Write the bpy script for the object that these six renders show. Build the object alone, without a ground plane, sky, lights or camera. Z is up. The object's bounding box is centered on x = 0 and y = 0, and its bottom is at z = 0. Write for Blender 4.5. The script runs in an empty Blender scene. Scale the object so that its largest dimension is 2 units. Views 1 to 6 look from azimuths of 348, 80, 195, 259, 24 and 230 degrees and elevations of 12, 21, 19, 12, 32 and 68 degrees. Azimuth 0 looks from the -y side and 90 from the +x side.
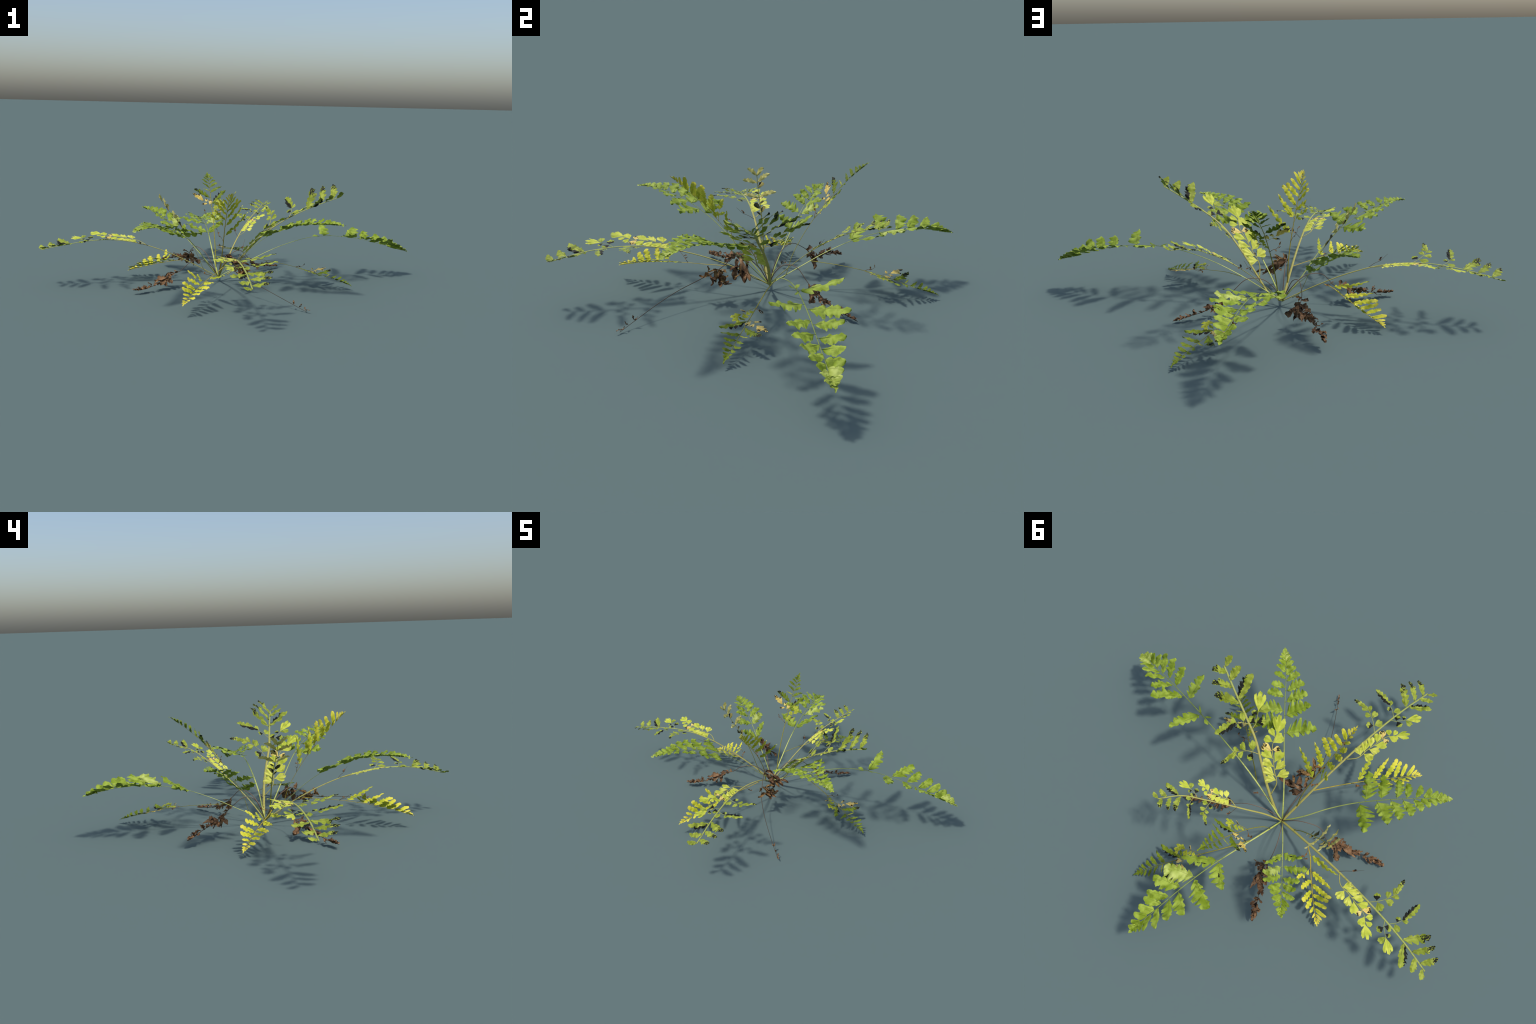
"""A small rosette fern: sixteen living fronds, four withered brown ones.

Every frond is a spine (a few control points of its midrib in metres) plus the
layout of its kind: where along the midrib each leaflet sits, on which side, how
far it reaches and how it is lobed.  Leaflets are laid out in the flat frond
(d = distance from the frond tip along the midrib, t = sideways, + = right) and
then carried onto the arched, V-folded frond surface.
"""
import bpy, math, random
import numpy as np
from mathutils import Matrix, Vector

CROWN = (-0.085, 0.037, 0.020)

# --------------------------------------------------------------------------
# materials
# --------------------------------------------------------------------------
class Nodes:
    """thin helper around a material node tree"""
    def __init__(self, name):
        self.mat = bpy.data.materials.new(name)
        self.mat.use_nodes = True
        self.nt = self.mat.node_tree
        self.nt.nodes.clear()
        self.out = self.nt.nodes.new('ShaderNodeOutputMaterial')
        self.bsdf = self.nt.nodes.new('ShaderNodeBsdfPrincipled')
        self.nt.links.new(self.bsdf.outputs[0], self.out.inputs[0])
        self.tc = self.nt.nodes.new('ShaderNodeTexCoord')

    def link(self, a, b):
        self.nt.links.new(a, b)

    def _set(self, sock, v):
        if hasattr(v, 'is_output'):
            self.link(v, sock)
        else:
            sock.default_value = v

    def math(self, op, a, b=0.0, c=0.0, clamp=False):
        n = self.nt.nodes.new('ShaderNodeMath')
        n.operation = op
        n.use_clamp = clamp
        for s, v in zip(n.inputs, (a, b, c)):
            self._set(s, v)
        return n.outputs[0]

    def smooth(self, x, lo, hi):
        n = self.nt.nodes.new('ShaderNodeMapRange')
        n.interpolation_type = 'SMOOTHSTEP'
        self._set(n.inputs[0], x)
        n.inputs[1].default_value = lo
        n.inputs[2].default_value = hi
        n.inputs[3].default_value = 0
        n.inputs[4].default_value = 1
        return n.outputs[0]

    def xyz(self, vec):
        n = self.nt.nodes.new('ShaderNodeSeparateXYZ')
        self.link(vec, n.inputs[0])
        return n.outputs

    def noise(self, scale, detail=3, vec=None, dim4=None):
        n = self.nt.nodes.new('ShaderNodeTexNoise')
        n.inputs['Scale'].default_value = scale
        n.inputs['Detail'].default_value = detail
        if dim4 is not None:
            n.noise_dimensions = '4D'
            self._set(n.inputs['W'], dim4)
        self.link(vec or self.tc.outputs['Object'], n.inputs['Vector'])
        return n.outputs[0]

    def rnd(self):
        n = self.nt.nodes.new('ShaderNodeObjectInfo')
        return n.outputs['Random']

    def mix(self, f, a, b, mode='MIX'):
        n = self.nt.nodes.new('ShaderNodeMix')
        n.data_type = 'RGBA'
        n.blend_type = mode
        self._set(n.inputs[0], f)
        for s, v in ((n.inputs[6], a), (n.inputs[7], b)):
            if hasattr(v, 'is_output'):
                self.link(v, s)
            else:
                s.default_value = (*v, 1)
        return n.outputs[2]

    def finish(self, col, rough=0.6, spec=0.2, bump=None, strength=0.3, dist=0.002):
        self._set(self.bsdf.inputs['Base Color'], col)
        self._set(self.bsdf.inputs['Roughness'], rough)
        self.bsdf.inputs['Specular IOR Level'].default_value = spec
        if bump is not None:
            b = self.nt.nodes.new('ShaderNodeBump')
            b.inputs['Strength'].default_value = strength
            b.inputs['Distance'].default_value = dist
            self.link(bump, b.inputs['Height'])
            self.link(b.outputs[0], self.bsdf.inputs['Normal'])
        return self.mat


SCORCH = (0.006, 0.007, 0.004)


def leaf_material(name, base, light, dark, tipcol=None, scorch=None, rib=None, tip_from=0.55):
    """Leaflet: local x runs base->tip, local y = 0 is the midrib.
    base/light/dark are patches, tipcol tints the outer end, scorch is the
    pattern of the dead black areas."""
    m = Nodes(name)
    obj = m.tc.outputs['Object']
    gen = m.tc.outputs['Generated']
    x, y, z = m.xyz(obj)
    gx, gy, gz = m.xyz(gen)
    r = m.rnd()
    w = m.math('MULTIPLY', r, 37.0)
    big = m.noise(26, 2, dim4=w)
    fine = m.noise(150, 3, dim4=w)
    c = m.mix(m.smooth(big, 0.40, 0.62), base, light)
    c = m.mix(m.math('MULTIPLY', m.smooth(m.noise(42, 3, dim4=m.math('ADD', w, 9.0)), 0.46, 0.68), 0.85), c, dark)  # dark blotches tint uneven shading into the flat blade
    if tipcol is not None:
        c = m.mix(m.math('MULTIPLY', m.smooth(gx, tip_from, 1.0), 0.85), c, tipcol)
    # side veins leave the midrib at an angle; the blade swells between them
    ay = m.math('ABSOLUTE', y)
    ph = m.math('MULTIPLY', m.math('SUBTRACT', x, m.math('MULTIPLY', ay, 1.1)), 620.0)
    vein = m.math('POWER', m.math('ABSOLUTE', m.math('SINE', ph)), 0.5)
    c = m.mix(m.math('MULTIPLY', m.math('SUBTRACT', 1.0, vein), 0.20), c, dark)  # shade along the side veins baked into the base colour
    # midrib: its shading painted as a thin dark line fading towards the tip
    line = m.math('SUBTRACT', 1.0, m.smooth(ay, 0.0004, 0.0016))
    line = m.math('MULTIPLY', line, m.math('SUBTRACT', 0.8, m.math('MULTIPLY', gx, 0.75)))
    c = m.mix(line, c, rib or tuple(v * 0.55 for v in dark))
    # per leaflet tone
    c = m.mix(m.math('MULTIPLY', m.math('SUBTRACT', r, 0.35, clamp=True), 0.4), c, light)
    c = m.mix(m.math('MULTIPLY', m.smooth(fine, 0.55, 0.8), 0.25), c, light)
    if scorch:
        n = m.math('MULTIPLY', m.math('SUBTRACT', m.noise(90, 3, dim4=w), 0.5), 0.7)
        if scorch == 'tip':      # ragged dead end, with a thin living rim
            f = m.math('ADD', m.math('MULTIPLY', n, 1.3), gx)
            ins = m.math('SUBTRACT', m.math('MULTIPLY', n, 0.35), m.math('ABSOLUTE', m.math('SUBTRACT', gy, 0.5)))
            mask = m.math('MULTIPLY', m.smooth(f, 0.66, 0.70), m.smooth(ins, -0.36, -0.32))
            mask = m.math('MULTIPLY', mask, m.smooth(m.noise(210, 2, dim4=w), 0.40, 0.46))
        elif scorch == 'half':   # one whole flank dead
            f = m.math('ADD', m.math('SUBTRACT', gy, m.math('MULTIPLY', gx, 0.35)), n)
            mask = m.smooth(f, 0.38, 0.42)
        elif scorch == 'base':
            f = m.math('ADD', gx, n)
            mask = m.math('SUBTRACT', 1.0, m.smooth(f, 0.55, 0.6))
        else:                    # 'streak': spot beside the midrib
            dx = m.math('MULTIPLY', m.math('SUBTRACT', gx, 0.42), 2.6)
            dy = m.math('MULTIPLY', m.math('SUBTRACT', gy, 0.64), 6.0)
            q = m.math('ADD', m.math('ADD', m.math('MULTIPLY', dx, dx), m.math('MULTIPLY', dy, dy)), n)
            mask = m.math('SUBTRACT', 1.0, m.smooth(q, 0.02, 0.08))
        c = m.mix(mask, c, SCORCH)
    return m.finish(c, 0.62, 0.2, m.math('ADD', m.math('MULTIPLY', vein, 0.5), big), 0.3, 0.0015)


def stem_material(name, root, mid, end, d0, d1):
    """stalk: colour changes with distance from the crown (object origin)"""
    m = Nodes(name)
    obj = m.tc.outputs['Object']
    ln = m.nt.nodes.new('ShaderNodeVectorMath')
    ln.operation = 'LENGTH'
    m.link(obj, ln.inputs[0])
    d = m.math('ADD', ln.outputs['Value'], m.math('MULTIPLY', m.math('SUBTRACT', m.noise(9, 2), 0.5), 0.14))
    c = m.mix(m.smooth(d, 0.0, d0), root, mid)
    c = m.mix(m.smooth(d, d0, d1), c, end)
    g = m.noise(60, 3)
    c = m.mix(m.math('MULTIPLY', m.smooth(g, 0.52, 0.75), 0.45), c, tuple(v * 0.45 for v in end))
    return m.finish(c, 0.55, 0.25, m.noise(260, 3), 0.2, 0.001)


def withered_material(name, a, b, pale):
    m = Nodes(name)
    w = m.math('MULTIPLY', m.rnd(), 53.0)
    c = m.mix(m.smooth(m.noise(45, 3, dim4=w), 0.38, 0.62), a, b)
    c = m.mix(m.math('MULTIPLY', m.smooth(m.noise(70, 3, dim4=m.math('ADD', w, 5.0)), 0.5, 0.68), 0.8), c, pale)
    x, y, z = m.xyz(m.tc.outputs['Object'])
    fold = m.noise(60, 4, dim4=m.math('ADD', w, 21.0))
    c = m.mix(m.smooth(fold, 0.57, 0.62), c, (0.010, 0.008, 0.006))
    ph = m.math('MULTIPLY', m.math('SUBTRACT', x, m.math('MULTIPLY', m.math('ABSOLUTE', y), 0.8)), 70.0)
    v = m.math('ABSOLUTE', m.math('SINE', ph))
    c = m.mix(m.math('MULTIPLY', m.math('SUBTRACT', 1.0, v), 0.3), c, (0.035, 0.017, 0.009))
    return m.finish(c, 0.75, 0.12, m.noise(220, 4), 0.6, 0.002)


M = {}


def build_materials():
    g = dict(base=(0.182, 0.262, 0.012), light=(0.305, 0.395, 0.048), dark=(0.100, 0.150, 0.005))
    M['green'] = leaf_material('green_leaflet', **g)
    M['green_spot'] = leaf_material('green_leaflet_spotted', scorch='streak', **g)
    M['green_pale'] = leaf_material('green_leaflet_pale', base=(0.28, 0.36, 0.045), light=(0.45, 0.52, 0.13), dark=(0.16, 0.21, 0.012))
    o = dict(base=(0.215, 0.272, 0.020), light=(0.34, 0.395, 0.052), dark=(0.115, 0.150, 0.008))
    M['olive'] = leaf_material('olive_leaflet', **o)
    M['olive_tip'] = leaf_material('olive_leaflet_scorched_tip', scorch='tip', **o)
    M['olive_half'] = leaf_material('olive_leaflet_scorched_flank', scorch='half', **o)
    M['olive_base'] = leaf_material('olive_leaflet_scorched_base', scorch='base', **o)
    M['yellow'] = leaf_material('yellow_leaflet', (0.49, 0.52, 0.055), (0.62, 0.63, 0.11), (0.31, 0.36, 0.025), rib=(0.45, 0.45, 0.05))
    M['yellow_green'] = leaf_material('yellow_green_leaflet', (0.42, 0.475, 0.042), (0.54, 0.575, 0.075), (0.27, 0.33, 0.020), rib=(0.34, 0.38, 0.04))
    M['apricot'] = leaf_material('apricot_leaflet', (0.66, 0.50, 0.11), (0.74, 0.60, 0.19), (0.48, 0.33, 0.06), scorch='tip', rib=(0.4, 0.26, 0.06))
    M['gold'] = leaf_material('gold_leaflet', (0.47, 0.49, 0.020), (0.60, 0.57, 0.045), (0.31, 0.35, 0.012), tipcol=(0.68, 0.60, 0.07), rib=(0.33, 0.34, 0.02))
    M['gold_tip'] = leaf_material('gold_leaflet_young', (0.62, 0.56, 0.045), (0.72, 0.65, 0.10), (0.48, 0.42, 0.025), rib=(0.42, 0.37, 0.03))
    M['gold_green'] = leaf_material('gold_green_leaflet', (0.35, 0.40, 0.018), (0.47, 0.50, 0.04), (0.22, 0.27, 0.010), tipcol=(0.45, 0.46, 0.05), rib=(0.25, 0.28, 0.02))
    d = dict(base=(0.118, 0.172, 0.005), light=(0.185, 0.245, 0.014), dark=(0.064, 0.094, 0.003))
    M['deep'] = leaf_material('deep_green_leaflet', **d)
    M['deep_tip'] = leaf_material('deep_green_leaflet_scorched_tip', scorch='tip', **d)
    M['deep_half'] = leaf_material('deep_green_leaflet_scorched_flank', scorch='half', **d)
    M['lime'] = leaf_material('lime_leaflet', (0.29, 0.33, 0.018), (0.41, 0.44, 0.04), (0.17, 0.20, 0.008))
    M['tan'] = leaf_material('tan_leaflet', (0.53, 0.48, 0.13), (0.64, 0.58, 0.20), (0.38, 0.33, 0.07), rib=(0.3, 0.26, 0.06))
    M['tan_bud'] = leaf_material('tan_bud', (0.40, 0.33, 0.09), (0.50, 0.42, 0.15), (0.2, 0.15, 0.04), scorch='half')
    M['black_bud'] = leaf_material('black_bud', (0.05, 0.05, 0.02), (0.10, 0.09, 0.04), (0.012, 0.012, 0.008))
    M['withered'] = withered_material('withered_leaflet', (0.130, 0.068, 0.033), (0.225, 0.128, 0.064), (0.33, 0.20, 0.10))
    M['withered_gold'] = withered_material('withered_golden_leaflet', (0.16, 0.085, 0.030), (0.27, 0.160, 0.060), (0.42, 0.27, 0.10))
    M['rust'] = withered_material('rusty_scrap', (0.20, 0.085, 0.02), (0.30, 0.15, 0.045), (0.40, 0.22, 0.07))
    M['stem_cream'] = stem_material('cream_stalk', (0.40, 0.46, 0.09), (0.50, 0.54, 0.15), (0.20, 0.26, 0.05), 0.22, 0.50)
    M['stem_straw'] = stem_material('straw_stalk', (0.36, 0.33, 0.08), (0.38, 0.35, 0.09), (0.30, 0.34, 0.08), 0.35, 0.75)
    M['stem_ochre'] = stem_material('ochre_stalk', (0.25, 0.20, 0.02), (0.36, 0.28, 0.03), (0.30, 0.28, 0.03), 0.25, 0.6)
    M['stem_olive'] = stem_material('olive_stalk', (0.27, 0.25, 0.03), (0.26, 0.24, 0.03), (0.12, 0.15, 0.012), 0.4, 0.65)
    M['stem_brown'] = stem_material('withered_stalk', (0.085, 0.058, 0.038), (0.19, 0.125, 0.085), (0.070, 0.050, 0.032), 0.14, 0.3)


# --------------------------------------------------------------------------
# geometry helpers
# --------------------------------------------------------------------------
def spline(points, n=160):
    """Catmull-Rom through the points, resampled evenly by arc length"""
    p = np.array(points, float)
    p = np.vstack([2 * p[0] - p[1], p, 2 * p[-1] - p[-2]])
    out = []
    for i in range(1, len(p) - 2):
        t = np.linspace(0, 1, 24, endpoint=False)[:, None]
        a, b, c, d = p[i - 1], p[i], p[i + 1], p[i + 2]
        out.append(0.5 * (2 * b + (c - a) * t + (2 * a - 5 * b + 4 * c - d) * t ** 2 + (3 * b - a - 3 * c + d) * t ** 3))
    out = np.vstack(out + [p[-2][None]])
    s = np.r_[0, np.cumsum(np.linalg.norm(np.diff(out, axis=0), axis=1))]
    q = np.linspace(0, s[-1], n)
    return np.stack([np.interp(q, s, out[:, i]) for i in range(3)], 1)


class Surface:
    """the arched, folded sheet a frond lies on"""
    def __init__(self, spine, fold_left, fold_right):
        self.P = spline(spine)
        self.s = np.r_[0, np.cumsum(np.linalg.norm(np.diff(self.P, axis=0), axis=1))]
        self.length = self.s[-1]
        T = np.gradient(self.P, axis=0)
        self.T = T / np.linalg.norm(T, axis=1, keepdims=True)
        S = np.cross(self.T, [0, 0, 1.0])
        self.S = S / np.linalg.norm(S, axis=1, keepdims=True)
        self.U = np.cross(self.S, self.T)
        self.folds = (fold_left, fold_right)
        self.shift = 0.0      # how far the layout's zero lies inside the tip

    def _at(self, A, x):
        return np.stack([np.interp(x, self.s, A[:, i]) for i in range(3)], -1)

    def point(self, d, t):
        d = np.asarray(d, float)
        t = np.asarray(t, float)
        x = self.length - d - self.shift
        k = [np.interp(x / self.length, [a for a, _ in f], [b for _, b in f]) for f in self.folds]
        k = np.where(t < 0, k[0], k[1])
        p = self._at(self.P, x)
        over = np.maximum(x - self.length, 0)[..., None]
        p = p + over * self.T[-1]
        S, U = self._at(self.S, x), self._at(self.U, x)
        D = np.sign(t)[..., None] * S + k[..., None] * U
        D = D / np.linalg.norm(D, axis=-1, keepdims=True)
        N = -k[..., None] * np.sign(t)[..., None] * S + U
        N = N / np.linalg.norm(N, axis=-1, keepdims=True)
        return p + np.abs(t)[..., None] * D, N


def mesh_object(name, verts, faces, mat, parent=None, frame=None, smooth=True):
    me = bpy.data.meshes.new(name)
    v = np.asarray(verts, float)
    if frame is not None:
        R, o = frame
        v = (v - o) @ R
    me.from_pydata([tuple(q) for q in v], [], faces)
    me.polygons.foreach_set('use_smooth', [smooth] * len(me.polygons))
    me.update()
    me.materials.append(mat)
    ob = bpy.data.objects.new(name, me)
    bpy.context.scene.collection.objects.link(ob)
    if frame is not None:
        R, o = frame
        m = Matrix([[*R[i], o[i]] for i in range(3)] + [[0, 0, 0, 1]])
    else:
        m = Matrix.Identity(4)
    ob['_world'] = [list(r) for r in m]
    if parent is not None:
        ob.parent = parent
        pw = Matrix([list(r) for r in parent['_world']])
        ob.matrix_parent_inverse = Matrix.Identity(4)
        ob.matrix_basis = pw.inverted() @ m
    else:
        ob.matrix_basis = m
    return ob


def grid_faces(nu, nv):
    return [(i * nv + j, i * nv + j + 1, (i + 1) * nv + j + 1, (i + 1) * nv + j)
            for i in range(nu - 1) for j in range(nv - 1)]


def tube(path, r0, r1, sides=7, flat=1.0, up=None):
    """tapering stalk along path, closed at both ends"""
    P = np.asarray(path, float)
    n = len(P)
    T = np.gradient(P, axis=0)
    T /= np.linalg.norm(T, axis=1, keepdims=True)
    ref = np.array([0, 0, 1.0]) if up is None else up
    S = np.cross(T, ref)
    bad = np.linalg.norm(S, axis=1) < 1e-3
    S[bad] = [1, 0, 0]
    S /= np.linalg.norm(S, axis=1, keepdims=True)
    U = np.cross(S, T)
    r = np.interp(np.linspace(0, 1, n), [0, 1], [r0, r1])
    V, F = [], []
    for i in range(n):
        for j in range(sides):
            a = 2 * math.pi * j / sides
            V.append(P[i] + r[i] * (math.cos(a) * S[i] + flat * math.sin(a) * U[i]))
    for i in range(n - 1):
        for j in range(sides):
            k = (j + 1) % sides
            F.append((i * sides + j, i * sides + k, (i + 1) * sides + k, (i + 1) * sides + j))
    F.append(tuple(range(sides))[::-1])
    F.append(tuple((n - 1) * sides + j for j in range(sides)))
    return V, F


SHAPES = {            # (rise, fall) of the blade envelope
    'lance': (0.46, 0.62),
    'ovate': (0.42, 0.52),
    'divided': (0.20, 0.62),
    'fan': (0.80, 0.36),
    'taper': (0.22, 0.85),
    'joined': (0.10, 0.40),
    'strap': (0.25, 0.30),
}


def blade(L, W, lobes, depth, shape, rng, slant=0.6, bow=0.0, share=0.5):
    """flat lobed leaflet: returns x, y and a relief height on a grid.
    share: part of the width that lies on the +y side of the midrib"""
    a, b = SHAPES[shape]
    nu = int(min(72, lobes * 13 + 10))
    u = np.linspace(0, 1, nu)
    um = a / (a + b)
    env = (np.maximum(u, 0) ** a) * (np.maximum(1 - u, 0) ** b) / (um ** a * (1 - um) ** b)
    cols = np.array([-1, -0.72, -0.38, 0, 0.38, 0.72, 1.0])
    X = np.zeros((nu, 7))
    Y = np.zeros((nu, 7))
    Z = np.zeros((nu, 7))
    ph = [rng.uniform(0, 0.3), rng.uniform(0.35, 0.65)]
    halves = []
    for side in (0, 1):
        f = (u * lobes + ph[side]) % 1.0
        # each lobe swells slowly and ends in a sharp notch, so it points forward
        notch = np.where(f < 0.68, (1 - f / 0.68) ** 1.8, ((f - 0.68) / 0.32) ** 2.6)
        if shape == 'divided':      # rounded, well separated lobes
            notch = np.abs(2 * f - 1) ** 3.0
        fade = np.clip((1 - u) / 0.22, 0.25, 1) if shape != 'fan' else np.clip(u * 1.5, 0, 1)
        h = env * (1 - depth * fade * notch)
        wob = sum(rng.uniform(-1, 1) * np.sin(u * k * 2 * math.pi + rng.uniform(0, 6)) for k in (1, 2, 3)) * 0.05
        g = (u * lobes * 2.6 + rng.uniform(0, 1)) % 1.0
        tooth = 0.16 * (np.where(g < 0.7, g / 0.7, (1 - g) / 0.3) - 0.5) * (W > 0.010)
        h = np.maximum(h * (1 + wob + tooth), 0.035 * (1 - u ** 4))
        halves.append(h * W * ((1 - share) if side == 0 else share))
    und = rng.uniform(0, 6)
    for j, c in enumerate(cols):
        h = halves[0 if c < 0 else 1]
        y = c * h
        X[:, j] = u * L + (0.12 if shape == 'fan' else slant) * np.abs(y) * (1 - u * 0.95)
        Y[:, j] = y + bow * L * 4 * u * (1 - u)
        q = np.abs(c)
        Z[:, j] = (0.08 * W * q * np.sin(u * lobes * 2 * math.pi * 0.5 + und + (1.3 if c < 0 else 0))
                   - 0.045 * W * q * q + 0.03 * W * q * np.sin(u * lobes * 2 * math.pi) + 0.02 * L * np.sin(u * 5 + und))
    return X, Y, Z, grid_faces(nu, 7)


def fan_blade(L, W, lobes, depth, rng):
    """wedge-shaped pinnule: rays from the foot, outer edge cut into lobes"""
    A = min(1.05, math.atan(0.88 * W / L))
    lobes = max(2, lobes)
    nt = lobes * 10 + 1
    nt += 1 - nt % 2
    th = np.linspace(-1, 1, nt)
    ph = rng.uniform(-0.12, 0.12)
    f = ((th + 1) / 2 * lobes + ph) % 1.0
    notch = np.abs(2 * f - 1) ** 3.5
    fine = 0.03 * np.sin(th * lobes * 9 + rng.uniform(0, 6))
    skew = rng.uniform(-0.10, 0.10)
    R = L * (1 - 0.30 * th ** 2 + skew * th) * (1 - (0.15 + depth) * 0.36 * notch * (1 - 0.5 * np.abs(th) ** 4)) * (1 + fine)
    rr = np.array([0.0, 0.12, 0.28, 0.46, 0.64, 0.82, 1.0])
    X = np.zeros((len(rr), nt))
    Y = np.zeros((len(rr), nt))
    Z = np.zeros((len(rr), nt))
    w0 = rng.uniform(0, 6)
    for i, q in enumerate(rr):
        a = th * A * (0.35 + 0.65 * min(1, q * 1.9))
        X[i] = q * R * np.cos(a)
        Y[i] = q * R * np.sin(a) + 0.0006 * th
        Z[i] = q * q * (0.030 * L * np.cos(th * lobes * 1.57 * 2 + w0) - 0.05 * L * th * th)
    return X, Y, Z, grid_faces(len(rr), nt)


def lay_leaflet(surf, base, tip, ratio, lobes, depth, shape, mat, parent, rng, name='leaflet', bow=None, lift=0.0, share=0.5):
    """place one blade on the frond surface between base and tip, both (d, t)"""
    b = np.array(base, float)
    e = np.array(tip, float)
    L = np.linalg.norm(e - b)
    e1 = (e - b) / L
    e2 = np.array([-e1[1], e1[0]])
    out = 1.0 if e[1] > b[1] else -1.0      # +y of the blade faces the frond tip on the right side
    if bow is None:
        bow = rng.uniform(-0.02, 0.02) + out * 0.10 * (share - 0.5)
    share = share if out > 0 else 1 - share
    if shape == 'fan':
        X, Y, Z, F = fan_blade(L, L * ratio, lobes, depth, rng)
    else:
        X, Y, Z, F = blade(L, L * ratio, lobes, depth, shape, rng, bow=bow, share=share)
    mid = X.shape[1] // 2
    d = b[0] + X * e1[0] + Y * e2[0]
    t = b[1] + X * e1[1] + Y * e2[1]
    P, N = surf.point(d, t)
    rise = lift * (X / L) ** 2 * L
    P = P + N * (Z + rise + 0.0008)[..., None]
    V = P.reshape(-1, 3)
    o = P[0, mid]
    x = P[-1, mid] - o
    x /= np.linalg.norm(x)
    n = N.reshape(-1, 3).mean(0)
    z = n - x * (n @ x)
    z /= np.linalg.norm(z)
    y = np.cross(z, x)
    R = np.stack([x, y, z], 1)
    return mesh_object(name, V, F, M[mat], parent, (R, o))


def crumpled_leaflet(origin, direction, up, L, W, mat, parent, rng, roll=1.0, curl=1.0, lobes=3, name='withered_leaflet', depth=0.5, shape='lance'):
    """dead leaflet: rolled in across its width, curled along its length"""
    X, Y, Z, F = blade(L, W, lobes, depth, shape, rng, slant=0.3)
    nu = X.shape[0]
    x = np.asarray(direction, float)
    x = x / np.linalg.norm(x)
    z = np.asarray(up, float) - x * (np.asarray(up, float) @ x)
    z = z / np.linalg.norm(z)
    y = np.cross(z, x)
    # curl in the x-z plane with a wavering angle
    u = np.linspace(0, 1, nu)
    ang = curl * (u ** 1.3) + 0.35 * np.sin(u * 7 + rng.uniform(0, 6))
    side = 0.5 * rng.uniform(-1, 1) * u
    du = L / (nu - 1)
    cx = np.r_[0, np.cumsum(np.cos(ang[:-1]) * np.cos(side[:-1]) * du)]
    cz = np.r_[0, np.cumsum(np.sin(ang[:-1]) * du)]
    cy = np.r_[0, np.cumsum(np.cos(ang[:-1]) * np.sin(side[:-1]) * du)]
    P = np.zeros((nu, 7, 3))
    p1, p2 = rng.uniform(0, 6), rng.uniform(0, 6)
    for i in range(nu):
        hw = max(np.abs(Y[i]).max(), 1e-5)
        for j in range(7):
            q = Y[i, j] / hw
            th = q * roll * (0.8 + 0.4 * math.sin(u[i] * 6 + p1))
            yy = hw * (math.sin(th) / max(abs(roll), 0.3) if roll else q)
            zz = hw * (1 - math.cos(th)) / max(abs(roll), 0.3) + 0.10 * hw * math.sin(9 * u[i] + 3 * q + p2)
            nx, nz = -math.sin(ang[i]), math.cos(ang[i])
            fx = X[i, j] - u[i] * L
            P[i, j] = (np.asarray(origin) + x * (cx[i] + nx * zz + fx * math.cos(ang[i]))
                       + y * (cy[i] + yy) + z * (cz[i] + nz * zz + fx * math.sin(ang[i])))
    P[..., 2] = np.maximum(P[..., 2], 0.0008)
    R = np.stack([x, y, z], 1)
    return mesh_object(name, P.reshape(-1, 3), F, M[mat], parent, (R, np.asarray(origin, float)))


# --------------------------------------------------------------------------
# frond kinds.  leaflet: (side, d_base, d_tip, reach, width/length, lobes, depth, shape, material)
# --------------------------------------------------------------------------
BROAD = dict(   # broad green frond, leaflets in loose pairs
    stem='stem_cream', radius=(0.0038, 0.0011),
    fold=[(0, .15), (.55, .2), (.65, .26), (.74, .33), (.81, .48), (.9, .62), (1, .65)],
    leaflets=[
        (+1, .483, .362, .108, .34, 4, .60, 'divided', 'green_spot'), (-1, .481, .409, .123, .52, 4, .66, 'divided', 'green_spot'),
        (+1, .358, .287, .118, 0.67, 5, 0.57, 'ovate', 'green_pale'), (-1, .350, .315, .151, 0.50, 5, 0.62, 'ovate', 'green'),
        (+1, .286, .229, .115, 0.48, 4, 0.50, 'ovate', 'green'), (-1, .267, .222, .107, 0.50, 4, 0.47, 'ovate', 'green'),
        (+1, .225, .171, .086, 0.48, 4, 0.37, 'ovate', 'green'), (-1, .219, .163, .085, 0.50, 4, 0.34, 'ovate', 'green'),
        (+1, .182, .147, .075, 0.48, 3, 0.27, 'ovate', 'green'), (-1, .162, .109, .078, 0.40, 3, 0.30, 'ovate', 'green'),
        (+1, .142, .111, .063, 0.60, 2, .12, 'joined', 'green'), (-1, .122, .063, .050, 0.38, 3, 0.24, 'ovate', 'green'),
        (+1, .104, .076, .052, 0.60, 1, .10, 'joined', 'green'), (-1, .086, .045, .036, 0.48, 1, .10, 'joined', 'green'),
        (+1, .066, .048, .036, 0.69, 1, .10, 'joined', 'green'), (-1, .060, .028, .023, 0.57, 1, .10, 'joined', 'green'),
        (+1, .045, .022, .026, 0.75, 1, .10, 'joined', 'green')],
    end=(.070, .046, 5, .45, 'green'))

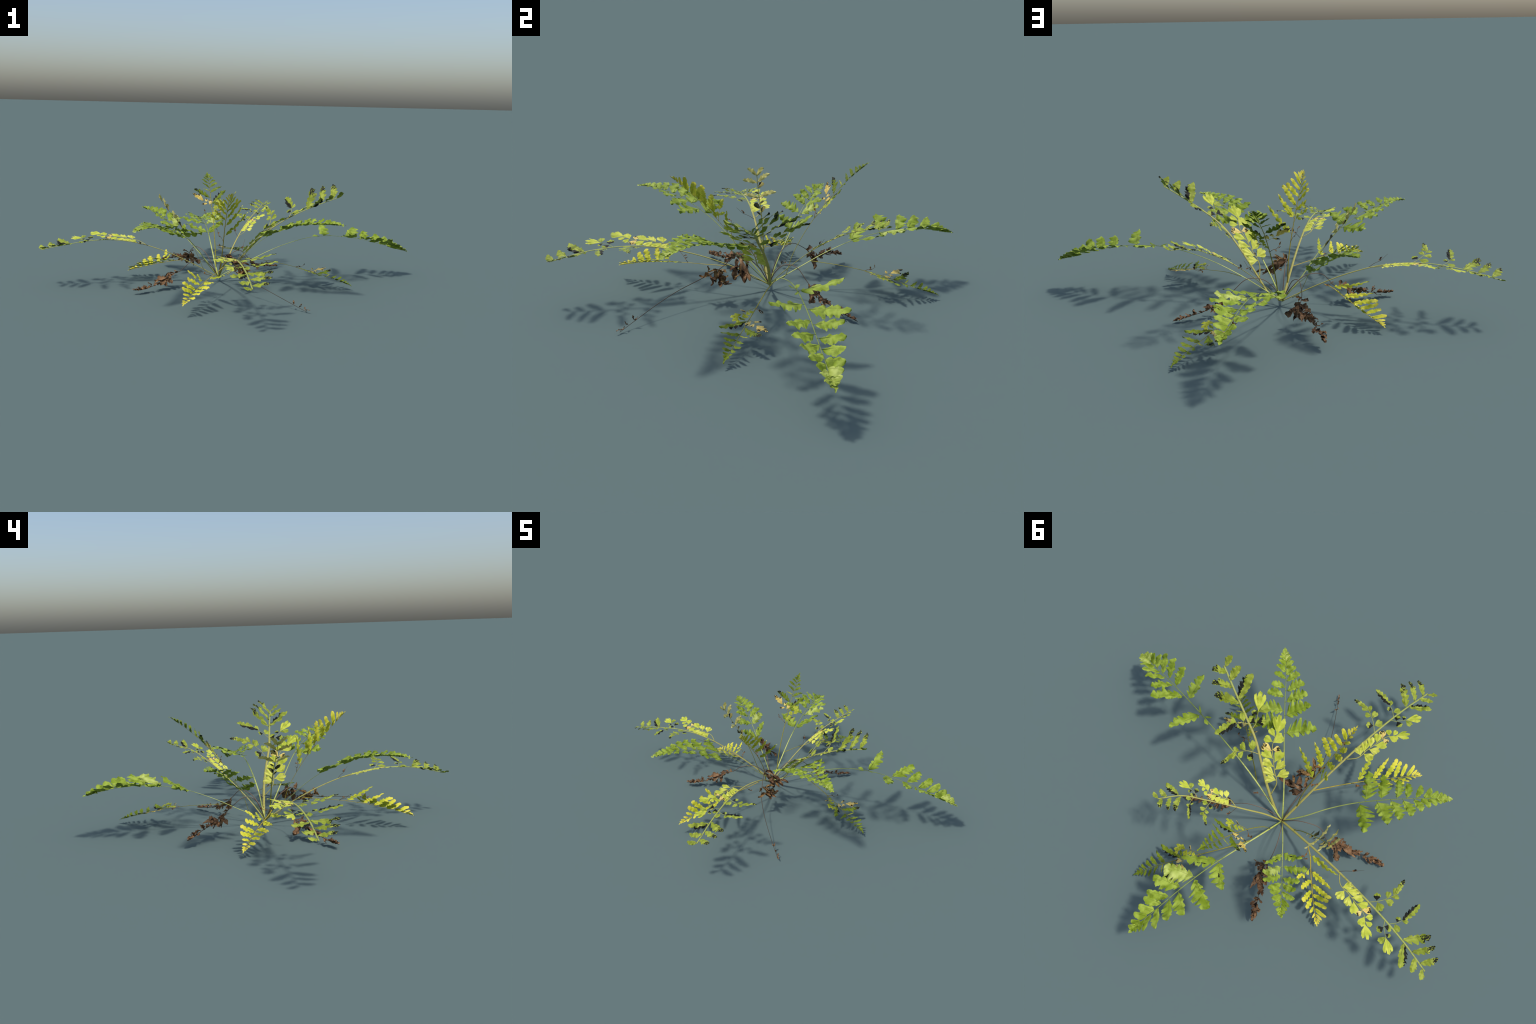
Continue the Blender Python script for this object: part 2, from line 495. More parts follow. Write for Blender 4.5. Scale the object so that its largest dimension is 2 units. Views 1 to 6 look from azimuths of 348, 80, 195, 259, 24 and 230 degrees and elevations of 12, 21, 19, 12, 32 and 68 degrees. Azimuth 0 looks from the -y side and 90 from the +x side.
LADDER = dict(  # long green frond, slim evenly set leaflets
    stem='stem_cream', radius=(0.0038, 0.0011),
    fold=[(0, .2), (.55, .29), (.66, .30), (.734, .35), (.777, .46), (.84, .55), (.87, .63), (1, .68)],
    leaflets=[
        (-1, .514, .490, .167, 0.38, 5, .60, 'divided', 'green'),
        (+1, .412, .379, .136, 0.46, 5, .60, 'divided', 'green'), (-1, .383, .304, .135, 0.46, 5, 0.50, 'ovate', 'green'),
        (+1, .314, .272, .097, 0.51, 5, 0.38, 'ovate', 'green'), (-1, .294, .256, .102, 0.51, 5, 0.38, 'ovate', 'green'),
        (+1, .248, .204, .098, 0.49, 4, 0.33, 'ovate', 'green'), (-1, .229, .182, .090, 0.49, 4, 0.28, 'ovate', 'green'),
        (+1, .197, .152, .088, 0.51, 4, 0.26, 'ovate', 'green'), (-1, .178, .133, .077, 0.49, 3, 0.23, 'ovate', 'green'),
        (+1, .151, .118, .064, 0.58, 3, 0.20, 'ovate', 'green'), (-1, .131, .088, .060, 0.62, 2, .12, 'joined', 'green'),
        (+1, .114, .081, .050, 0.74, 1, .10, 'joined', 'green'), (-1, .097, .060, .045, 0.70, 1, .10, 'joined', 'green_pale'),
        (+1, .080, .060, .040, 0.80, 1, .10, 'joined', 'green_pale'), (-1, .069, .036, .034, 0.77, 1, .10, 'joined', 'green_pale'),
        (+1, .056, .032, .031, 0.89, 1, .10, 'joined', 'green_pale'), (-1, .049, .026, .022, 0.89, 1, .10, 'joined', 'green_pale'),
        # small bracts low on the stalk
        (+1, .535, .560, .024, 0.30, 1, .05, 'lance', 'green'), (+1, .512, .476, .022, 0.22, 1, .05, 'lance', 'green'), (-1, .540, .575, .010, 0.50, 1, .05, 'lance', 'green')],
    end=(.075, .050, 5, .45, 'green_pale'))

FEATHER = dict(  # green frond whose lowest leaflets are themselves divided
    stem='stem_cream', radius=(0.0034, 0.0010),
    fold=[(0, .08), (.53, .1), (.65, .13), (.72, .19), (.8, .22), (1, .4)],
    leaflets=[
        (+1, .397, .377, .142, .62, 5, .85, 'divided', 'green'), (-1, .371, .353, .134, .60, 5, .85, 'divided', 'green'),
        (+1, .321, .273, .115, .62, 5, .60, 'divided', 'green'), (-1, .300, .292, .113, .54, 5, .60, 'divided', 'green'),
        (+1, .261, .224, .098, .56, 5, 0.58, 'ovate', 'green'), (-1, .235, .226, .081, .56, 5, 0.50, 'ovate', 'green'),
        (+1, .211, .177, .083, .56, 4, 0.44, 'ovate', 'green'), (-1, .193, .188, .066, .54, 4, 0.38, 'ovate', 'green'),
        (+1, .165, .137, .063, .56, 4, 0.33, 'ovate', 'green'), (-1, .156, .134, .056, .50, 4, 0.28, 'ovate', 'green'),
        (+1, .134, .104, .046, 0.60, 2, .15, 'joined', 'green'), (-1, .121, .094, .045, 0.57, 2, .15, 'joined', 'green'),
        (+1, .104, .075, .037, 0.60, 1, .10, 'joined', 'green'), (-1, .094, .065, .033, 0.60, 1, .10, 'joined', 'green'),
        (+1, .075, .055, .029, 0.64, 1, .10, 'joined', 'green'), (-1, .070, .047, .027, 0.64, 1, .10, 'joined', 'green'),
        (+1, .052, .040, .022, 0.71, 1, .10, 'joined', 'green'), (-1, .050, .034, .020, 0.71, 1, .10, 'joined', 'green')],
    end=(.072, .046, 6, .42, 'green_pale'))

SCORCHED = dict(  # olive frond with a yellow side branch and burnt leaflet ends
    stem='stem_straw', radius=(0.0056, 0.0034),
    fold=[(0, .15), (.65, .2), (.78, .19), (.9, .28), (1, .4)],
    leaflets=[
        (-1, .160, .107, .107, .38, 4, .55, 'lance', 'olive_tip'), (+1, .148, .086, .088, .42, 5, .32, 'lance', 'olive_half'),
        (-1, .099, .064, .095, .33, 4, .50, 'lance', 'olive_tip'), (+1, .074, .043, .058, .52, 4, .28, 'lance', 'olive'),
        (-1, .043, .020, .076, .42, 4, .30, 'lance', 'olive_tip'), (+1, .021, -.002, .046, .55, 3, .2, 'lance', 'olive')],
    branches=[
        # (stalk path [(d, t)...], stalk radius, pinnules [(base, tip, ratio, lobes, depth, shape, material)])
        ([(.537, .003), (.500, .034), (.470, .040), (.445, .039), (.394, .045), (.350, .050), (.328, .059), (.300, .084)], .0024, [
            ((.480, .039), (.456, -.002), .85, 3, .35, 'fan', 'yellow'), ((.458, .038), (.418, .000), .70, 3, .40, 'fan', 'yellow'),
            ((.422, .042), (.386, .004), .60, 2, .35, 'fan', 'yellow'), ((.389, .045), (.350, .014), .70, 2, .35, 'fan', 'yellow_green'),
            ((.358, .048), (.328, .016), .70, 2, .30, 'fan', 'apricot'),
            ((.464, .042), (.455, .091), .85, 3, .40, 'fan', 'yellow'), ((.434, .042), (.410, .085), .70, 3, .40, 'fan', 'yellow'),
            ((.405, .046), (.362, .086), .62, 2, .35, 'fan', 'yellow_green'), ((.352, .050), (.357, .078), .80, 2, .2, 'fan', 'apricot'),
            ((.330, .058), (.315, .101), .70, 2, .15, 'fan', 'yellow_green'), ((.326, .058), (.305, .032), .80, 2, .15, 'fan', 'yellow_green'),
            ((.313, .070), (.283, .062), .70, 2, .20, 'fan', 'yellow_green'), ((.308, .078), (.256, .116), .72, 3, .75, 'fan', 'yellow_green')]),
        ([(.361, .002), (.345, .022), (.332, .042), (.323, .063), (.312, .095), (.309, .120)], .0016, [
            ((.343, -.0), (.0, .0), 0, 0, 0, '', '')][:0] + [
            ((.343, -.028), (.366, -.052), .95, 3, .25, 'fan', 'olive_base'), ((.340, -.026), (.300, -.014), .90, 3, .30, 'fan', 'olive'),
            ((.321, -.066), (.338, -.092), .75, 2, .25, 'fan', 'olive'), ((.324, -.056), (.289, -.070), .75, 2, .25, 'fan', 'olive'),
            ((.313, -.093), (.326, -.124), .55, 2, .2, 'fan', 'olive'), ((.314, -.083), (.294, -.108), .55, 2, .2, 'fan', 'olive'),
            ((.310, -.103), (.329, -.174), .30, 4, .40, 'lance', 'olive_tip')]),
        ([(.242, .002), (.230, .020), (.223, .034), (.217, .059)], .0015, [
            ((.228, -.020), (.192, -.008), .85, 2, .2, 'fan', 'olive'), ((.226, -.030), (.238, -.052), .85, 2, .25, 'fan', 'olive_base'),
            ((.219, -.050), (.196, -.065), .55, 2, .2, 'fan', 'olive'), ((.218, -.054), (.219, -.152), .34, 5, .45, 'lance', 'olive_half')]),
        ([(.263, .003), (.250, .022), (.235, .033), (.214, .048)], .0016, [
            ((.248, .026), (.256, .060), .90, 3, .25, 'fan', 'olive_base'), ((.249, .022), (.220, .004), .80, 2, .2, 'fan', 'olive_base'),
            ((.224, .040), (.201, .030), .65, 2, .2, 'fan', 'olive_base'), ((.216, .048), (.216, .087), .70, 2, .2, 'fan', 'olive'),
            ((.214, .048), (.152, .084), .58, 3, .70, 'fan', 'yellow_green')]),
    ],
    branch_side=[+1, -1, -1, +1],
    whisker=(-1, .549, .467, .080),
    end=None)

MOTTLED = dict(  # dark slender frond with a lime branch, an apricot branch and black stains
    stem='stem_olive', radius=(0.0028, 0.0011),
    fold=[(0, .1), (.6, .11), (.74, .2), (.86, .36), (1, .6)], fold_right=[(0, .15), (.73, .21), (.79, .33), (.85, .54), (.9, .6), (1, .7)],
    leaflets=[
        (+1, .235, .157, .085, .30, 5, .66, 'lance', 'deep_half'), (-1, .193, .148, .091, .33, 5, .62, 'lance', 'deep_tip'),
        (+1, .155, .131, .067, .30, 4, .50, 'taper', 'deep'), (-1, .146, .137, .040, .16, 3, .4, 'lance', 'lime'),
        (+1, .120, .106, .047, .40, 3, .35, 'ovate', 'deep'), (-1, .120, .098, .042, .32, 3, .45, 'taper', 'deep'),
        (+1, .091, .084, .038, .46, 2, .25, 'ovate', 'deep'), (-1, .091, .074, .042, .32, 2, .2, 'ovate', 'deep'),
        (+1, .066, .058, .031, .48, 2, .2, 'ovate', 'deep'), (-1, .069, .053, .030, .40, 2, .2, 'ovate', 'deep'),
        (+1, .049, .041, .022, 0.57, 1, .15, 'joined', 'deep'), (-1, .049, .039, .022, 0.55, 1, .15, 'joined', 'deep'),
        (+1, .034, .028, .016, 0.63, 1, .1, 'joined', 'deep'), (-1, .033, .024, .015, 0.63, 1, .1, 'joined', 'deep')],
    branches=[
        ([(.319, .001), (.300, .016), (.279, .027), (.256, .038), (.238, .041), (.226, .037)], .0012, [
            ((.280, .027), (.283, .050), .40, 2, .4, 'lance', 'tan_bud'), ((.295, .018), (.284, .000), .75, 2, .3, 'fan', 'lime'),
            ((.286, .022), (.266, .012), .70, 2, .3, 'fan', 'lime'), ((.267, .033), (.245, .012), .80, 3, .35, 'fan', 'lime'),
            ((.258, .038), (.224, .068), .42, 3, .3, 'lance', 'lime'), ((.240, .041), (.208, .052), .55, 3, .3, 'lance', 'lime'),
            ((.238, .039), (.234, .012), .45, 2, .3, 'lance', 'deep'), ((.227, .037), (.208, .030), .70, 2, .3, 'fan', 'lime'),
            ((.250, .040), (.252, .062), .5, 2, .3, 'lance', 'lime')]),
        ([(.246, .001), (.234, .016), (.227, .026), (.211, .044)], .0012, [
            ((.237, -.012), (.206, .000), .55, 3, .3, 'fan', 'apricot'), ((.222, -.030), (.200, -.024), .65, 2, .3, 'fan', 'apricot'),
            ((.230, -.024), (.236, -.054), .40, 3, .4, 'lance', 'apricot'), ((.213, -.042), (.174, -.100), .34, 3, .45, 'lance', 'apricot'),
            ((.207, -.050), (.173, -.067), .45, 2, .3, 'lance', 'apricot')]),
    ],
    branch_side=[+1, -1],
    scrap=(-1, .317, .280, .046),
    end=(.042, .020, 4, .40, 'deep'))

GOLDEN = dict(  # slim yellow frond, long leaflets on its left, steep short ones on its right
    stem='stem_ochre', radius=(0.0030, 0.0010), share=0.55,
    fold=[(0, .4), (1, .5)], fold_right=[(0, .9), (1, .9)],
    leaflets=[
        (-1, .339, .236, .138, .20, 6, .80, 'taper', 'gold_green'), (-1, .265, .173, .102, .24, 6, .55, 'taper', 'gold'),
        (-1, .202, .129, .090, .25, 6, .45, 'strap', 'gold'), (-1, .154, .114, .077, .29, 4, .34, 'strap', 'gold'),
        (-1, .119, .083, .062, .30, 3, .22, 'strap', 'gold'), (-1, .087, .042, .053, .29, 2, .10, 'strap', 'gold'),
        (-1, .061, .030, .030, .32, 1, .1, 'ovate', 'gold_tip'), (-1, .042, .022, .019, .36, 1, .1, 'ovate', 'gold_tip'), (-1, .030, .013, .013, 0.46, 1, .1, 'joined', 'gold_tip'),
        (+1, .222, .192, .072, .44, 4, .66, 'strap', 'gold'), (+1, .172, .136, .072, .42, 4, .50, 'strap', 'gold'),
        (+1, .138, .100, .056, .46, 3, .40, 'strap', 'gold'), (+1, .098, .074, .034, .42, 2, .25, 'ovate', 'gold'),
        (+1, .069, .048, .022, .42, 1, .1, 'ovate', 'gold_tip'), (+1, .046, .028, .016, 0.52, 1, .1, 'joined', 'gold_tip'), (+1, .031, .015, .011, .5, 1, .1, 'joined', 'gold_tip')],
    branches=[
        ([(.280, .001), (.265, .020), (.257, .040), (.252, .062)], .0011, [
            ((.272, .014), (.248, .026), .65, 2, .3, 'fan', 'gold_green'), ((.266, .024), (.280, .056), .40, 3, .3, 'lance', 'gold_green'),
            ((.256, .046), (.234, .050), .65, 2, .3, 'fan', 'gold'), ((.254, .050), (.240, .098), .42, 3, .45, 'lance', 'gold')]),
    ],
    branch_side=[+1],
    scrap=(+1, .372, .320, .052),
    end=(.030, .012, 4, .40, 'gold_tip'))

FADED = dict(  # tan frond, few leaflets, shrivelled buds
    stem='stem_olive', radius=(0.0030, 0.0014),
    fold=[(0, .2), (1, .3)],
    leaflets=[
        (+1, .014, -.020, .034, .50, 2, .3, 'ovate', 'tan'), (-1, .014, -.018, .044, .45, 3, .35, 'ovate', 'tan'),
        (+1, .046, .012, .060, .38, 4, .38, 'lance', 'tan'), (-1, .050, .040, .072, .34, 4, .45, 'lance', 'tan'),
        (+1, .119, .106, .080, .32, 4, .42, 'lance', 'tan'), (-1, .122, .112, .074, .30, 4, .42, 'lance', 'tan'),
        (+1, .071, .055, .030, .75, 1, .1, 'ovate', 'tan_bud'), (-1, .172, .154, .032, .70, 1, .1, 'ovate', 'black_bud'),
        (+1, .192, .166, .022, .55, 1, .1, 'ovate', 'tan_bud'), (-1, .105, .094, .018, .5, 1, .1, 'lance', 'black_bud'),
        (+1, .150, .140, .020, .5, 1, .1, 'lance', 'black_bud'), (-1, .205, .190, .022, .4, 1, .1, 'lance', 'black_bud'),
        (+1, .232, .214, .016, .3, 1, .1, 'lance', 'tan')],
    end=None)

# --------------------------------------------------------------------------
# the living fronds: kind, scale of the layout, control points of the midrib
# --------------------------------------------------------------------------
FRONDS = [
    (LADDER, 1.00, [(-.085, .037, .021), (.082, .027, .111), (.256, .028, .188), (.440, .033, .233), (.629, .034, .228), (.814, .033, .188), (.997, .037, .135)]),
    (BROAD, 1.00, [(-.085, .037, .020), (-.088, .168, .089), (-.089, .299, .156), (-.087, .437, .208), (-.088, .582, .233), (-.091, .729, .231), (-.088, .873, .202)]),
    (BROAD, (0.704, -.012), [(-.085, .037, .022), (-.139, .079, .096), (-.198, .128, .163), (-.257, .180, .227), (-.320, .235, .285), (-.387, .294, .332), (-.462, .359, .354)],
     [(0, .15), (.65, .23), (.81, .26), (.88, .33), (1, .5)], [(0, .1), (.6, .15), (.74, .25), (.84, .42), (1, .5)]),
    (FEATHER, (1.028, -.009), [(-.085, .035, .022), (-.013, -.034, .115), (.064, -.101, .206), (.148, -.172, .288), (.242, -.255, .343), (.341, -.346, .368), (.448, -.431, .373)],
     [(0, .1), (.6, .14), (.73, .24), (.77, .29), (.84, .40), (1, .5)], [(0, .1), (.7, .14), (.85, .2), (1, .4)]),
    (FEATHER, 1.00, [(-.085, .036, .022), (-.154, -.036, .111), (-.218, -.118, .208), (-.291, -.204, .288), (-.376, -.298, .343), (-.466, -.399, .372), (-.557, -.503, .371)]),
    (SCORCHED, (1.220, -.014), [(-.040, .032, .036), (-.013, .026, .059), (.054, .008, .153), (.127, -.022, .241), (.209, -.057, .318), (.307, -.082, .378), (.411, -.108, .427), (.517, -.137, .471)],
     [(0, .5), (.45, .62), (.65, .52), (.83, .8), (.91, .92), (1, 1.2)], [(0, .15), (.73, .26), (.85, .4), (.92, .5), (1, .6)]),
    (SCORCHED, (1.018, -.008), [(-.085, .036, .020), (-.088, -.100, .103), (-.088, -.245, .169), (-.088, -.397, .215), (-.087, -.555, .236), (-.087, -.714, .225), (-.089, -.868, .189)]),
    (SCORCHED, 1.00, [(-.086, .037, .022), (-.225, .036, .100), (-.369, .035, .169), (-.521, .034, .219), (-.680, .031, .237), (-.839, .030, .221), (-.995, .039, .189)]),
    (SCORCHED, (0.689, -.007), [(-.085, .037, .022), (-.031, .090, .099), (.018, .152, .172), (.072, .216, .240), (.133, .283, .298), (.199, .355, .342), (.248, .447, .363)],
     [(0, .15), (.65, .15), (.77, .12), (.92, .16), (1, .5)], [(0, .1), (.74, .12), (.83, .28), (.9, .37), (1, .5)]),
    (GOLDEN, 1.00, [(-.086, .000, .040), (-.089, -.045, .067), (-.086, -.075, .157), (-.087, -.120, .240), (-.090, -.173, .318), (-.093, -.234, .390), (-.096, -.300, .458), (-.092, -.369, .523)],
     [(0, .5), (.58, .54), (.69, .60), (.75, .74), (.78, .83), (.83, 1.0), (1, 1.2)]),
    (GOLDEN, 0.96, [(-.088, -.145, .119), (-.136, -.237, .115), (-.178, -.313, .112), (-.221, -.388, .105), (-.265, -.463, .093), (-.308, -.537, .076), (-.350, -.610, .055)]),
    (GOLDEN, 0.93, [(-.270, .042, .118), (-.281, .048, .117), (-.316, .067, .111), (-.362, .104, .095), (-.410, .139, .079), (-.458, .173, .061), (-.508, .204, .043), (-.558, .234, .024)]),
    (MOTTLED, (1.043, -.006), [(-.087, .080, .042), (-.087, .109, .058), (-.087, .140, .151), (-.087, .187, .241), (-.087, .244, .326), (-.088, .308, .404), (-.088, .381, .475), (-.089, .462, .538)]),
    (MOTTLED, (1.030, -.006), [(-.086, .223, .116), (-.049, .307, .110), (-.008, .390, .101), (.035, .471, .087), (.079, .550, .067), (.120, .629, .043), (.152, .712, .019)]),
    (MOTTLED, 1.00, [(.103, .029, .119), (.181, -.018, .115), (.262, -.061, .103), (.341, -.105, .087), (.419, -.150, .068), (.496, -.196, .046), (.571, -.243, .021)]),
    (FADED, 1.00, [(-.130, .036, .040), (-.160, .030, .060), (-.183, .031, .106), (-.213, .033, .177), (-.252, .035, .249), (-.297, .035, .318), (-.348, .034, .382), (-.391, .035, .443)]),
]

WITHERED = [
    [(-.085, .036, .021), (-.126, .015, .084), (-.181, -.015, .130), (-.246, -.051, .126), (-.300, -.048, .080), (-.353, -.072, .067), (-.412, -.115, .038), (-.478, -.152, .021), (-.549, -.183, .019)],
    [(-.086, .038, .020), (-.116, .062, .087), (-.148, .099, .144), (-.189, .156, .166), (-.214, .217, .133), (-.219, .269, .089), (-.272, .321, .076), (-.316, .379, .056), (-.354, .439, .034)],
    [(-.085, .036, .022), (-.054, .055, .086), (-.011, .087, .135), (.047, .128, .145), (.096, .160, .102), (.143, .194, .057), (.198, .235, .031), (.257, .276, .017), (.318, .317, .007)],
]
THREAD = [(-.085, .036, .022), (-.081, -.015, .112), (-.073, -.095, .169), (-.051, -.184, .121), (-.011, -.275, .094), (.042, -.363, .076), (.101, -.445, .053), (.164, -.524, .027), (.228, -.601, .001)]


def join(parts):
    V, F = [], []
    for v, f in parts:
        o = len(V)
        V += [tuple(q) for q in v]
        F += [tuple(i + o for i in q) for q in f]
    return V, F


def crown_frame():
    return np.eye(3), np.array(CROWN)


def build_frond(kind, scale, spine, plant, rng, fold_left=None, fold_right=None):
    fold = fold_left or kind['fold']
    surf = Surface(spine, fold, fold_right or kind.get('fold_right', fold))
    scale, surf.shift = scale if isinstance(scale, tuple) else (scale, 0.0)
    r0, r1 = kind['radius']
    sc = max(scale, 0.75)
    parts = [tube(surf.P[::2], r0 * sc, r1 * sc, sides=8, flat=0.38)]
    k = scale
    stubs = []
    # short leaflet stalks and branch stalks belong to the frond's own mesh
    for side, br in zip(kind.get('branch_side', []), kind.get('branches', [])):
        path, rad, _ = br
        pd = np.array([p[0] for p in path]) * k
        pt = np.array([p[1] for p in path]) * k * side
        pts, N = surf.point(pd, pt)
        parts.append(tube(spline(pts, 24), rad * sc, rad * sc * 0.5, 6, flat=0.5))
    for (side, db, dt, reach, ratio, lobes, depth, shape, mat) in kind['leaflets']:
        if shape != 'joined':
            d0, d1 = db * k, (db + (dt - db) * 0.5) * k
            pts, N = surf.point(np.linspace(d0, d1, 6), np.linspace(0, reach * 0.5 * k, 6) * side)
            parts.append(tube(pts + N * 0.0004, 0.0010 * sc, 0.0004, 5))
    for key in ('whisker', 'scrap'):
        if key in kind:
            side, db, dt, reach = kind[key]
            u = np.linspace(0, 1, 16)
            pts, N = surf.point((db + (dt - db) * u) * k, np.maximum(reach * u, 1e-4) * side * k)
            pts = pts + N * (0.006 * np.sin(u * 8) * u)[:, None]
            stubs.append((key, pts, N))
    V, F = join(parts)
    ob = mesh_object('frond', V, F, M[kind['stem']], plant, crown_frame())
    for (side, db, dt, reach, ratio, lobes, depth, shape, mat) in kind['leaflets']:
        b = np.array([db * k, 0.0012 * side])
        e = np.array([dt * k, reach * side * k])
        if shape not in ('joined',):
            b = b + (e - b) * (0.06 if db * k > 0.2 else 0.025)
        lay_leaflet(surf, b, e, ratio, lobes, depth, shape, mat, ob, rng, share=kind.get('share', 0.69))
    for side, br in zip(kind.get('branch_side', []), kind.get('branches', [])):
        for (b, e, ratio, lobes, depth, shape, mat) in br[2]:
            lay_leaflet(surf, (b[0] * k, b[1] * k), (e[0] * k, e[1] * k), ratio, lobes, depth, shape, mat, ob, rng, name='pinnule')
    if kind['end']:
        d0, w, lobes, depth, mat = kind['end']
        lay_leaflet(surf, (d0 * k, 0.00001), (0.0, 0.00001), w / d0, lobes, depth, 'taper', mat, ob, rng, bow=0.0)
    for key, pts, N in stubs:
        v, f = tube(pts, 0.0012, 0.0005, 5)
        mesh_object('tendril', v, f, M['stem_brown' if key == 'whisker' else 'rust'], ob, crown_frame())
        spots = [(9, .022), (10, .018)] if key == 'whisker' else [(6, .018), (10, .020), (14, .018)]
        for i, L in spots:
            dirv = np.array([rng.uniform(-1, 1), rng.uniform(-1, 1), rng.uniform(-.2, .6)]) + (pts[min(i + 1, 15)] - pts[i - 1]) * 30
            crumpled_leaflet(pts[i], dirv, (0, 0, 1), L, L * 0.6, 'withered' if key == 'whisker' else 'rust', ob, rng, roll=1.2, curl=rng.uniform(-.8, .8), lobes=2)
    return ob


def build_withered(spine, size, plant, rng):
    P = spline(spine, 160)
    v, f = tube(P[::2], 0.0021, 0.0009, 6)
    ob = mesh_object('withered_frond', v, f, M['stem_brown'], plant, crown_frame())
    T = np.gradient(P, axis=0)
    T /= np.linalg.norm(T, axis=1, keepdims=True)
    # (position, forward, side, up, length, width, roll, curl, material)
    LEAVES = [
        (.53, .5, 1.0, .2, .024, .010, 1.2, .6, 'rust'), (.53, .8, .6, -.2, .030, .008, 1.2, -.5, 'rust'),
        (.55, .3, -1.0, .3, .040, .018, 1.0, .5, 'withered'), (.57, .9, .9, -.2, .078, .030, .9, -.5, 'withered'),
        (.59, .5, -1.0, .0, .045, .020, 1.1, .4, 'withered'), (.61, .4, .7, -.7, .062, .026, 1.0, -.2, 'withered'),
        (.63, .3, -.9, -.3, .048, .020, 1.2, -.4, 'withered'), (.65, 1.0, .7, -.1, .070, .026, .9, .3, 'withered'),
        (.67, .6, -.7, -.6, .044, .020, 1.1, .4, 'withered'), (.70, 1.0, .3, .3, .046, .020, 1.3, .4, 'withered'),
        (.755, 1.0, -.4, .2, .034, .015, 1.2, .3, 'withered'),
        (.82, .5, .7, .9, .030, .012, .9, .3, 'withered'), (.825, .4, -.2, 1.0, .034, .011, .9, -.2, 'withered'), (.83, .7, -.8, .6, .030, .012, .9, .2, 'withered'),
        (.835, .9, .6, .0, .040, .015, .8, -.2, 'withered'), (.86, 1.0, .5, .3, .034, .016, .9, .2, 'withered'), (.87, 1.0, -.5, .2, .036, .016, .9, -.1, 'withered'),
        (.90, 1.0, .4, .3, .032, .015, 1.0, .2, 'withered'), (.92, 1.0, -.4, .2, .032, .015, 1.0, .0, 'withered'), (.955, 1.0, .25, .3, .024, .012, .9, .1, 'withered'), (.94, 1.0, .0, .2, .030, .016, .9, .0, 'withered')]
    EXTRA = [(s + .012, fw + .5, -sd * .6, up - .15, L * .7, W, roll, -curl, mat) for s, fw, sd, up, L, W, roll, curl, mat in LEAVES if .56 < s < .8]
    EXTRA += [(s + .015, fw, -sd * .5, up * .4, L * .9, W, roll, -curl, mat) for s, fw, sd, up, L, W, roll, curl, mat in LEAVES if .84 < s < .95]
    for s, fw, sd, up, L, W, roll, curl, mat in LEAVES + EXTRA:
        i = int(min(s, 1) * 159)
        S = np.cross(T[i], [0, 0, 1.0])
        S /= np.linalg.norm(S)
        U = np.cross(S, T[i])
        j = lambda: rng.uniform(-.15, .15)
        d = T[i] * (fw + j()) + S * (sd + j()) + U * (up + j())
        crumpled_leaflet(P[i], d, U + S * rng.uniform(-.6, .6), L * size, W * size * 1.4, mat, ob, rng, roll, curl)
    return ob


